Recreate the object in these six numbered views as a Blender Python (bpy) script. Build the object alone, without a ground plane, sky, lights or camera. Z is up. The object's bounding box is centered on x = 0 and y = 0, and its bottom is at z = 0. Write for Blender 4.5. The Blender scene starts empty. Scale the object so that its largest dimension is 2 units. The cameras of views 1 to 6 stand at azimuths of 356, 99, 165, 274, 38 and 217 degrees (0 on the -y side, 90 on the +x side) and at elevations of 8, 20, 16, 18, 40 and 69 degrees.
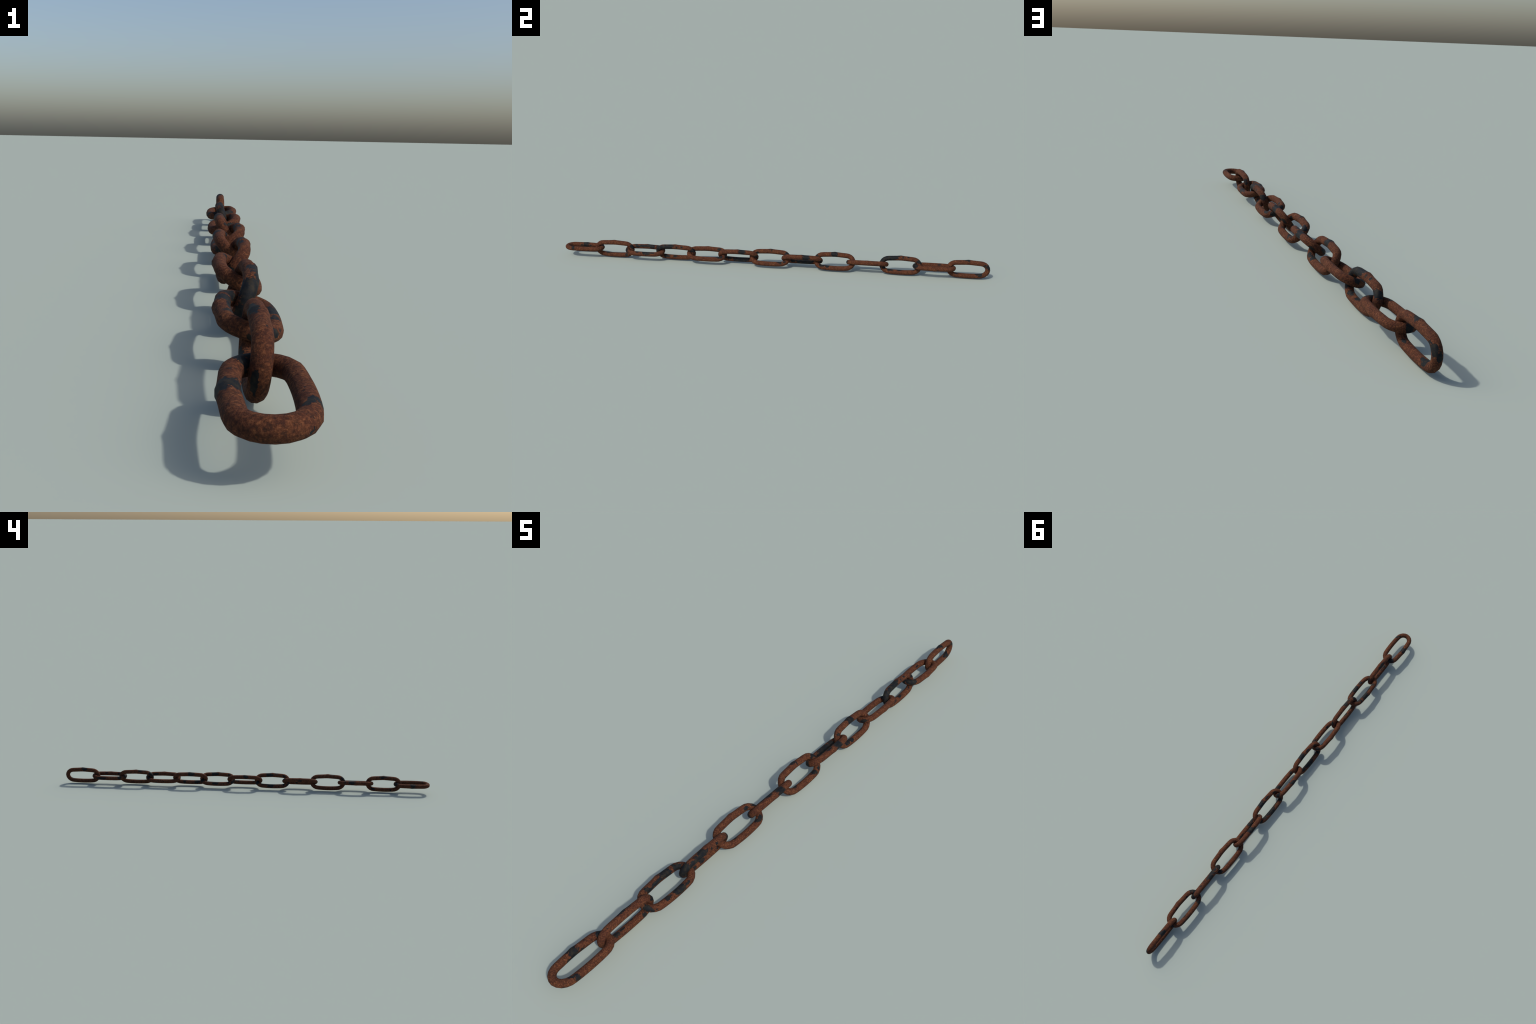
import bpy, math, random
from mathutils import Vector, Matrix

# ------------------------------------------------------------------ sizes
N_LINKS = 13
LENGTH, WIRE = 0.1938, 0.0222                     # outer length, bar thickness
HALF_WELD, HALF_PLAIN = 0.0292, 0.0309            # bar centre from the axis, both sides
BEND_WELD, BEND_PLAIN = 0.0330, 0.0370            # length taken up by the bends
PITCH = (2.0 - LENGTH) / (N_LINKS - 1)
AXIS_Z = 0.0434
SIDES, BEND_STEPS = 12, 10
KINK, WELD_SWELL = 0.0033, 0.0007                 # weld: bar bowed outward and a little thicker
PLAIN_BOW = 0.0018                                # the unwelded side bellies out a little too


def link_roll(i):
    """Links alternate by a quarter turn and the whole chain twists slowly."""
    k = i // 2
    return math.radians(84.1 - 15.55 * k if i % 2 else 180.5 - 15.05 * k)


# ------------------------------------------------------------------ link mesh
def link_path():
    """Bar centreline as rings (centre, outward direction, bar radius); the first ring is on the weld side."""
    tip = (LENGTH - WIRE) / 2
    hw, hp = tip - BEND_WELD, tip - BEND_PLAIN     # where the straight sides end
    path = []
    for k in range(-7, 8):                         # welded side, +x, runs towards +y
        s = k / 8
        s = math.copysign(abs(s) ** 1.4, s)        # rings crowd round the weld
        swell = WELD_SWELL * math.exp(-(s / 0.17) ** 2)
        path.append((Vector((HALF_WELD + KINK * (1 - abs(s)) + 0.4 * swell, s * hw, 0)), WIRE / 2 + swell))

    def bend(sign, k):
        a = math.pi * k / BEND_STEPS
        half, rise = (HALF_WELD, BEND_WELD) if a < math.pi / 2 else (HALF_PLAIN, BEND_PLAIN)
        return Vector((half * math.cos(a), sign * (tip - rise * (1 - math.sin(a))), 0))

    path += [(bend(1, k), WIRE / 2) for k in range(BEND_STEPS + 1)]
    for s in (0.65, 0.33, 0.0, -0.33, -0.65):      # plain side
        path.append((Vector((-HALF_PLAIN - PLAIN_BOW * (1 - s * s), s * hp, 0)), WIRE / 2))
    path += [(bend(-1, k), WIRE / 2) for k in range(BEND_STEPS, -1, -1)]
    n = len(path)
    rings = []
    for i, (p, r) in enumerate(path):
        t = (path[(i + 1) % n][0] - path[i - 1][0]).normalized()
        rings.append((p, Vector((t.y, -t.x, 0)), r))
    return rings


def build_link_mesh(name):
    path = link_path()
    n = len(path)
    verts, faces = [], []
    up = Vector((0, 0, 1))
    for p, o, r in path:
        for j in range(SIDES):
            b = 2 * math.pi * (j + 0.5) / SIDES
            verts.append(p + (o * math.cos(b) + up * math.sin(b)) * r)
    for i in range(n):
        for j in range(SIDES):
            a, b = i * SIDES, ((i + 1) % n) * SIDES
            faces.append((a + j, a + (j + 1) % SIDES, b + (j + 1) % SIDES, b + j))
    me = bpy.data.meshes.new(name)
    me.from_pydata(verts, [], faces)
    if me.polygons[0].normal.dot(me.polygons[0].center - path[0][0]) < 0:
        me.flip_normals()
    me.polygons.foreach_set("use_smooth", [True] * len(faces))
    me.update()
    return me


PATH = link_path()
WELD_RING = 7                                      # ring in the middle of the weld side
STEP = [(PATH[(k + 1) % len(PATH)][0] - PATH[k][0]).length for k in range(len(PATH))]
LOOP = sum(STEP)


def on_link(u, phi):
    """Point on the bar's skin: u runs round the link from the weld (-0.5..0.5 of the loop),
    phi round the bar (0 = outer side, 90 = the link's +z face, 180 = inner side)."""
    d = (u % 1.0) * LOOP
    k = WELD_RING
    while d > STEP[k]:
        d -= STEP[k]
        k = (k + 1) % len(PATH)
    f = d / STEP[k]
    p0, o0, r0 = PATH[k]
    p1, o1, r1 = PATH[(k + 1) % len(PATH)]
    p, o, r = p0.lerp(p1, f), o0.lerp(o1, f).normalized(), r0 + (r1 - r0) * f
    a = math.radians(phi)
    tangent = Vector((-o.y, o.x, 0))
    return p + (o * math.cos(a) + Vector((0, 0, 1)) * math.sin(a)) * r, tangent


# ------------------------------------------------------------------ scale and rust
# Black mill scale still clings to the bar in patches: (u, phi, half length, half width in mm).
RING = 30                                          # wide enough to go right round the bar
SCALE = {}
SCALE["weld_ring"] = [
    (-.39, -32, 7, 9), (-.377, -85, 7, 4), (-.355, -108, 6, 4), (-.008, -100, 12, RING), (-.06, 179, 8, 3),
    (.05, -176, 7, 3), (.19, -112, 6, 13), (.213, -50, 12, 13)]
SCALE["streaked_end"] = [
    (-.27, 32, 14, 4), (-.01, 36, 15, 6), (.03, 45, 12, 5), (.019, 75, 8, 6), (.21, -47, 8, 8), (.23, -30, 6, 6),
    (-.41, -175, 9, 7), (-.46, 177, 8, 3), (.447, 152, 6, 4), (.355, -116, 6, 7), (.356, 112, 12, 6), (-.407, 86, 4, 4)]
SCALE["mostly_scaled"] = [
    (.055, -97, 18, 14), (.06, -128, 18, 12), (.05, -45, 14, 12), (.052, -10, 16, 9), (-.045, -135, 24, 5),
    (-.10, -152, 14, 5), (-.126, -103, 6, 7), (.136, -86, 4, 14), (.158, -137, 13, 9), (.46, -100, 22, 12),
    (.455, -50, 13, 9), (.395, -69, 12, 4), (-.43, -100, 10, 7), (-.279, -47, 12, 9), (-.308, -19, 6, 5), (-.25, 31, 5, 4)]
SCALE["black_end"] = [
    (-.224, -25, 18, 18), (-.20, 0, 16, 16), (-.27, -10, 10, 12), (-.20, -70, 17, 14), (-.15, -60, 16, 11), (-.11, -95, 22, 15),
    (-.06, -35, 17, 13), (-.06, 0, 13, 10), (-.06, 28, 10, 6), (.022, -65, 4, 4), (.08, -48, 6, 4), (.20, -78, 8, 9),
    (.213, -17, 10, 10), (-.49, -155, 8, 5), (-.48, -174, 8, 3), (-.40, -143, 8, 4), (-.373, -150, 8, 8), (-.29, -124, 9, 8)]
SCALE["clean_weld"] = [
    (-.40, -155, 9, 5), (0, 33, 14, 4), (.14, -119, 9, 5), (.21, -45, 11, 9), (.27, -2, 9, 9), (.33, -93, 10, 8),
    (.366, -121, 9, 6), (.455, 166, 5, 4)]
SCALE["side_band"] = [
    (.05, 0, 14, RING), (-.055, 62, 13, 4), (.013, 117, 9, 8), (.04, 45, 13, 9), (.473, -160, 38, 14),
    (.48, 155, 27, 13), (.478, 72, 17, 8), (.37, 157, 11, 9), (-.39, -170, 12, 7), (-.345, 121, 6, 10), (-.27, 20, 8, 11),
    (-.30, 33, 9, 8), (.22, -57, 9, 7), (.293, 75, 9, 14), (-.158, 106, 8, 5)]
SCALE["small_flakes"] = [
    (-.375, -150, 8, 6), (-.158, -152, 8, 5), (-.01, -10, 10, 8), (-.02, 25, 13, 8), (0, -40, 8, 5), (.015, -75, 2, 9),
    (.192, -100, 8, 7), (.213, -50, 9, 9), (.321, -99, 7, 5), (.37, -92, 5, 7), (.389, -135, 11, 7), (.40, -174, 9, 3)]
SCALE["weld_band"] = [
    (-.008, -73, 14, RING), (-.02, 38, 16, 9), (-.42, -115, 7, 7), (-.415, -147, 11, 6), (-.41, 145, 15, 8),
    (-.373, -130, 7, 8), (-.342, -119, 8, 6), (-.20, -70, 5, 6), (.416, 150, 7, 7), (.416, 175, 11, 5)]
SCALE["nearly_clean"] = [
    (-.23, 5, 15, 6), (.107, 148, 14, 6), (.255, 63, 8, 11), (.305, 97, 12, 8), (.419, -1, 8, 3)]
SCALE["black_tips"] = [
    (-.352, 50, 9, 10), (-.273, 44, 10, 14), (-.23, 60, 13, 13), (-.224, 107, 9, 8), (-.20, 40, 13, 12), (-.117, 141, 5, 6),
    (.055, 137, 9, 4), (.265, 10, 9, 12), (.39, 13, 13, 6), (.41, 11, 28, 7), (.44, 143, 7, 3)]
SCALE["weld_flake"] = [
    (-.375, -152, 8, 4), (-.03, 60, 13, 9), (-.025, 30, 14, 9), (-.01, -5, 10, 6), (-.003, -30, 7, 5), (.18, -101, 5, 6),
    (.21, -73, 12, 6), (.215, -39, 12, 6), (.241, 1, 9, 6), (.365, -135, 9, 8), (.386, -152, 11, 5), (.407, -155, 5, 5),
    (.356, 180, 14, 4)]
WEAR = ["weld_ring", "streaked_end", "mostly_scaled", "black_end", "clean_weld", "side_band", "small_flakes",
        "side_band", "weld_band", "nearly_clean", "black_end", "black_tips", "weld_flake"]


def rust_material(kind):
    m = bpy.data.materials.new("rusted_iron_" + kind)
    m.use_nodes = True
    nt = m.node_tree
    N, L = nt.nodes, nt.links
    bsdf = N["Principled BSDF"]

    def put(sock, v):
        if isinstance(v, bpy.types.NodeSocket):
            L.new(v, sock)
        else:
            sock.default_value = v

    def math_(op, a, b=None, c=None, clamp=False):
        n = N.new("ShaderNodeMath")
        n.operation, n.use_clamp = op, clamp
        for k, v in enumerate((a, b, c)):
            if v is not None:
                put(n.inputs[k], v)
        return n.outputs[0]

    def vec(op, a, b):
        n = N.new("ShaderNodeVectorMath")
        n.operation = op
        put(n.inputs[0], a)
        put(n.inputs[1], b)
        return n.outputs["Value"] if op == "DOT_PRODUCT" else n.outputs["Vector"]

    def noise(scale, detail, rough, src, distort=0.0):
        n = N.new("ShaderNodeTexNoise")
        n.inputs["Scale"].default_value = scale
        n.inputs["Detail"].default_value = detail
        n.inputs["Roughness"].default_value = rough
        n.inputs["Distortion"].default_value = distort
        L.new(src, n.inputs["Vector"])
        return n.outputs["Fac"]

    def smooth(v, lo, hi, out0=0.0, out1=1.0):
        n = N.new("ShaderNodeMapRange")
        n.interpolation_type = "SMOOTHSTEP"
        put(n.inputs["Value"], v)
        for k, x in zip(("From Min", "From Max", "To Min", "To Max"), (lo, hi, out0, out1)):
            n.inputs[k].default_value = x
        return n.outputs["Result"]

    def ramp(v, stops):
        n = N.new("ShaderNodeValToRGB")
        L.new(v, n.inputs["Fac"])
        els = n.color_ramp.elements
        while len(els) < len(stops):
            els.new(0.5)
        for e, (p, c) in zip(els, stops):
            e.position, e.color = p, (*c, 1)
        return n.outputs["Color"]

    def mix(f, a, b, mode="MIX"):
        n = N.new("ShaderNodeMix")
        n.data_type, n.blend_type = "RGBA", mode
        put(n.inputs["Factor"], f)
        put(n.inputs["A"], a if isinstance(a, bpy.types.NodeSocket) else (*a, 1))
        put(n.inputs["B"], b if isinstance(b, bpy.types.NodeSocket) else (*b, 1))
        return n.outputs["Result"]

    coord = N.new("ShaderNodeTexCoord").outputs["Object"]
    rnd = random.Random(kind)
    P = vec("ADD", coord, (rnd.uniform(-9, 9), rnd.uniform(-9, 9), rnd.uniform(-9, 9)))

    # patches of mill scale: nearest of the ellipsoids, ragged by noise
    near = None
    for u, phi, a, b in SCALE[kind]:
        c, t = on_link(u, phi)
        a, b = a * 1e-3, b * 1e-3
        q = vec("SUBTRACT", coord, tuple(c))
        along = vec("DOT_PRODUCT", q, tuple(t))
        d2 = math_("MULTIPLY", vec("DOT_PRODUCT", q, q), 1 / b ** 2)
        d2 = math_("MULTIPLY_ADD", math_("MULTIPLY", along, along), 1 / a ** 2 - 1 / b ** 2, d2)
        near = d2 if near is None else math_("MINIMUM", near, d2)
    near = math_("SQRT", near)
    rag = noise(150, 4, 0.6, P, 0.4)
    fine = noise(520, 3, 0.6, P)
    edge = math_("ADD", near, math_("MULTIPLY_ADD", rag, 2.3, -1.15))
    edge = math_("ADD", edge, math_("MULTIPLY_ADD", fine, 0.7, -0.35))
    patch = smooth(edge, 1.13, 1.05)
    stray = smooth(math_("MULTIPLY_ADD", fine, 0.12, noise(75, 3, 0.55, P, 0.3)), 0.755, 0.775)
    scale = math_("MAXIMUM", patch, stray)

    # rust: fine mottling from dark brown to orange
    grain = noise(300, 7, 0.78, P)
    blotch = noise(65, 5, 0.62, P, 0.5)
    rust = ramp(grain, [(0.37, (0.017, 0.009, 0.007)), (0.46, (0.058, 0.020, 0.011)),
                        (0.53, (0.102, 0.035, 0.016)), (0.65, (0.220, 0.084, 0.036))])
    rust = mix(smooth(blotch, 0.36, 0.66), mix(0.50, rust, (0.044, 0.015, 0.010)), mix(0.12, rust, (0.130, 0.056, 0.022)))
    specks = smooth(noise(190, 5, 0.68, P, 0.7), 0.53, 0.65)
    rust = mix(math_("MULTIPLY", specks, 0.70), rust, (0.024, 0.012, 0.009))
    black = mix(smooth(noise(110, 4, 0.6, P), 0.42, 0.70), (0.0060, 0.0078, 0.0105), (0.020, 0.017, 0.012))
    black = mix(smooth(grain, 0.55, 0.75, 0, 0.3), black, (0.040, 0.026, 0.018))
    L.new(mix(scale, rust, black), bsdf.inputs["Base Color"])
    L.new(math_("MULTIPLY_ADD", scale, -0.22, 0.88), bsdf.inputs["Roughness"])
    bsdf.inputs["Specular IOR Level"].default_value = 0.12

    # relief: pitted rust crust standing a little proud of the smooth scale
    h = math_("MULTIPLY_ADD", noise(330, 5, 0.65, P), 0.9, math_("MULTIPLY", grain, 0.5))
    h = math_("MULTIPLY", h, math_("MULTIPLY_ADD", scale, -0.6, 1.0))
    h = math_("ADD", h, math_("MULTIPLY", scale, -0.25))
    bump = N.new("ShaderNodeBump")
    bump.inputs["Strength"].default_value = 0.75
    bump.inputs["Distance"].default_value = 0.0020
    L.new(h, bump.inputs["Height"])
    L.new(bump.outputs["Normal"], bsdf.inputs["Normal"])
    return m


# ------------------------------------------------------------------ assemble
chain = bpy.data.objects.new("chain", None)
bpy.context.scene.collection.objects.link(chain)
chain["label"] = "straight rusted steel chain of thirteen welded oval links"
chain["category"] = "chain"

mesh = build_link_mesh("chain_link")
mesh.materials.append(None)
materials = {}
first = None
for i in range(N_LINKS):
    ob = bpy.data.objects.new("chain_link", mesh) if first is None else first.copy()
    first = first or ob
    bpy.context.scene.collection.objects.link(ob)
    ob.parent = chain
    th = link_roll(i)
    ex = Vector((math.cos(th), 0, math.sin(th)))   # towards the weld
    ey = Vector((0, 1, 0))
    M = Matrix((ex, ey, ex.cross(ey))).transposed().to_4x4()
    M.translation = Vector((0, -1 + LENGTH / 2 + i * PITCH, AXIS_Z))
    ob.matrix_world = M
    if WEAR[i] not in materials:
        materials[WEAR[i]] = rust_material(WEAR[i])
    ob.material_slots[0].link = "OBJECT"
    ob.material_slots[0].material = materials[WEAR[i]]
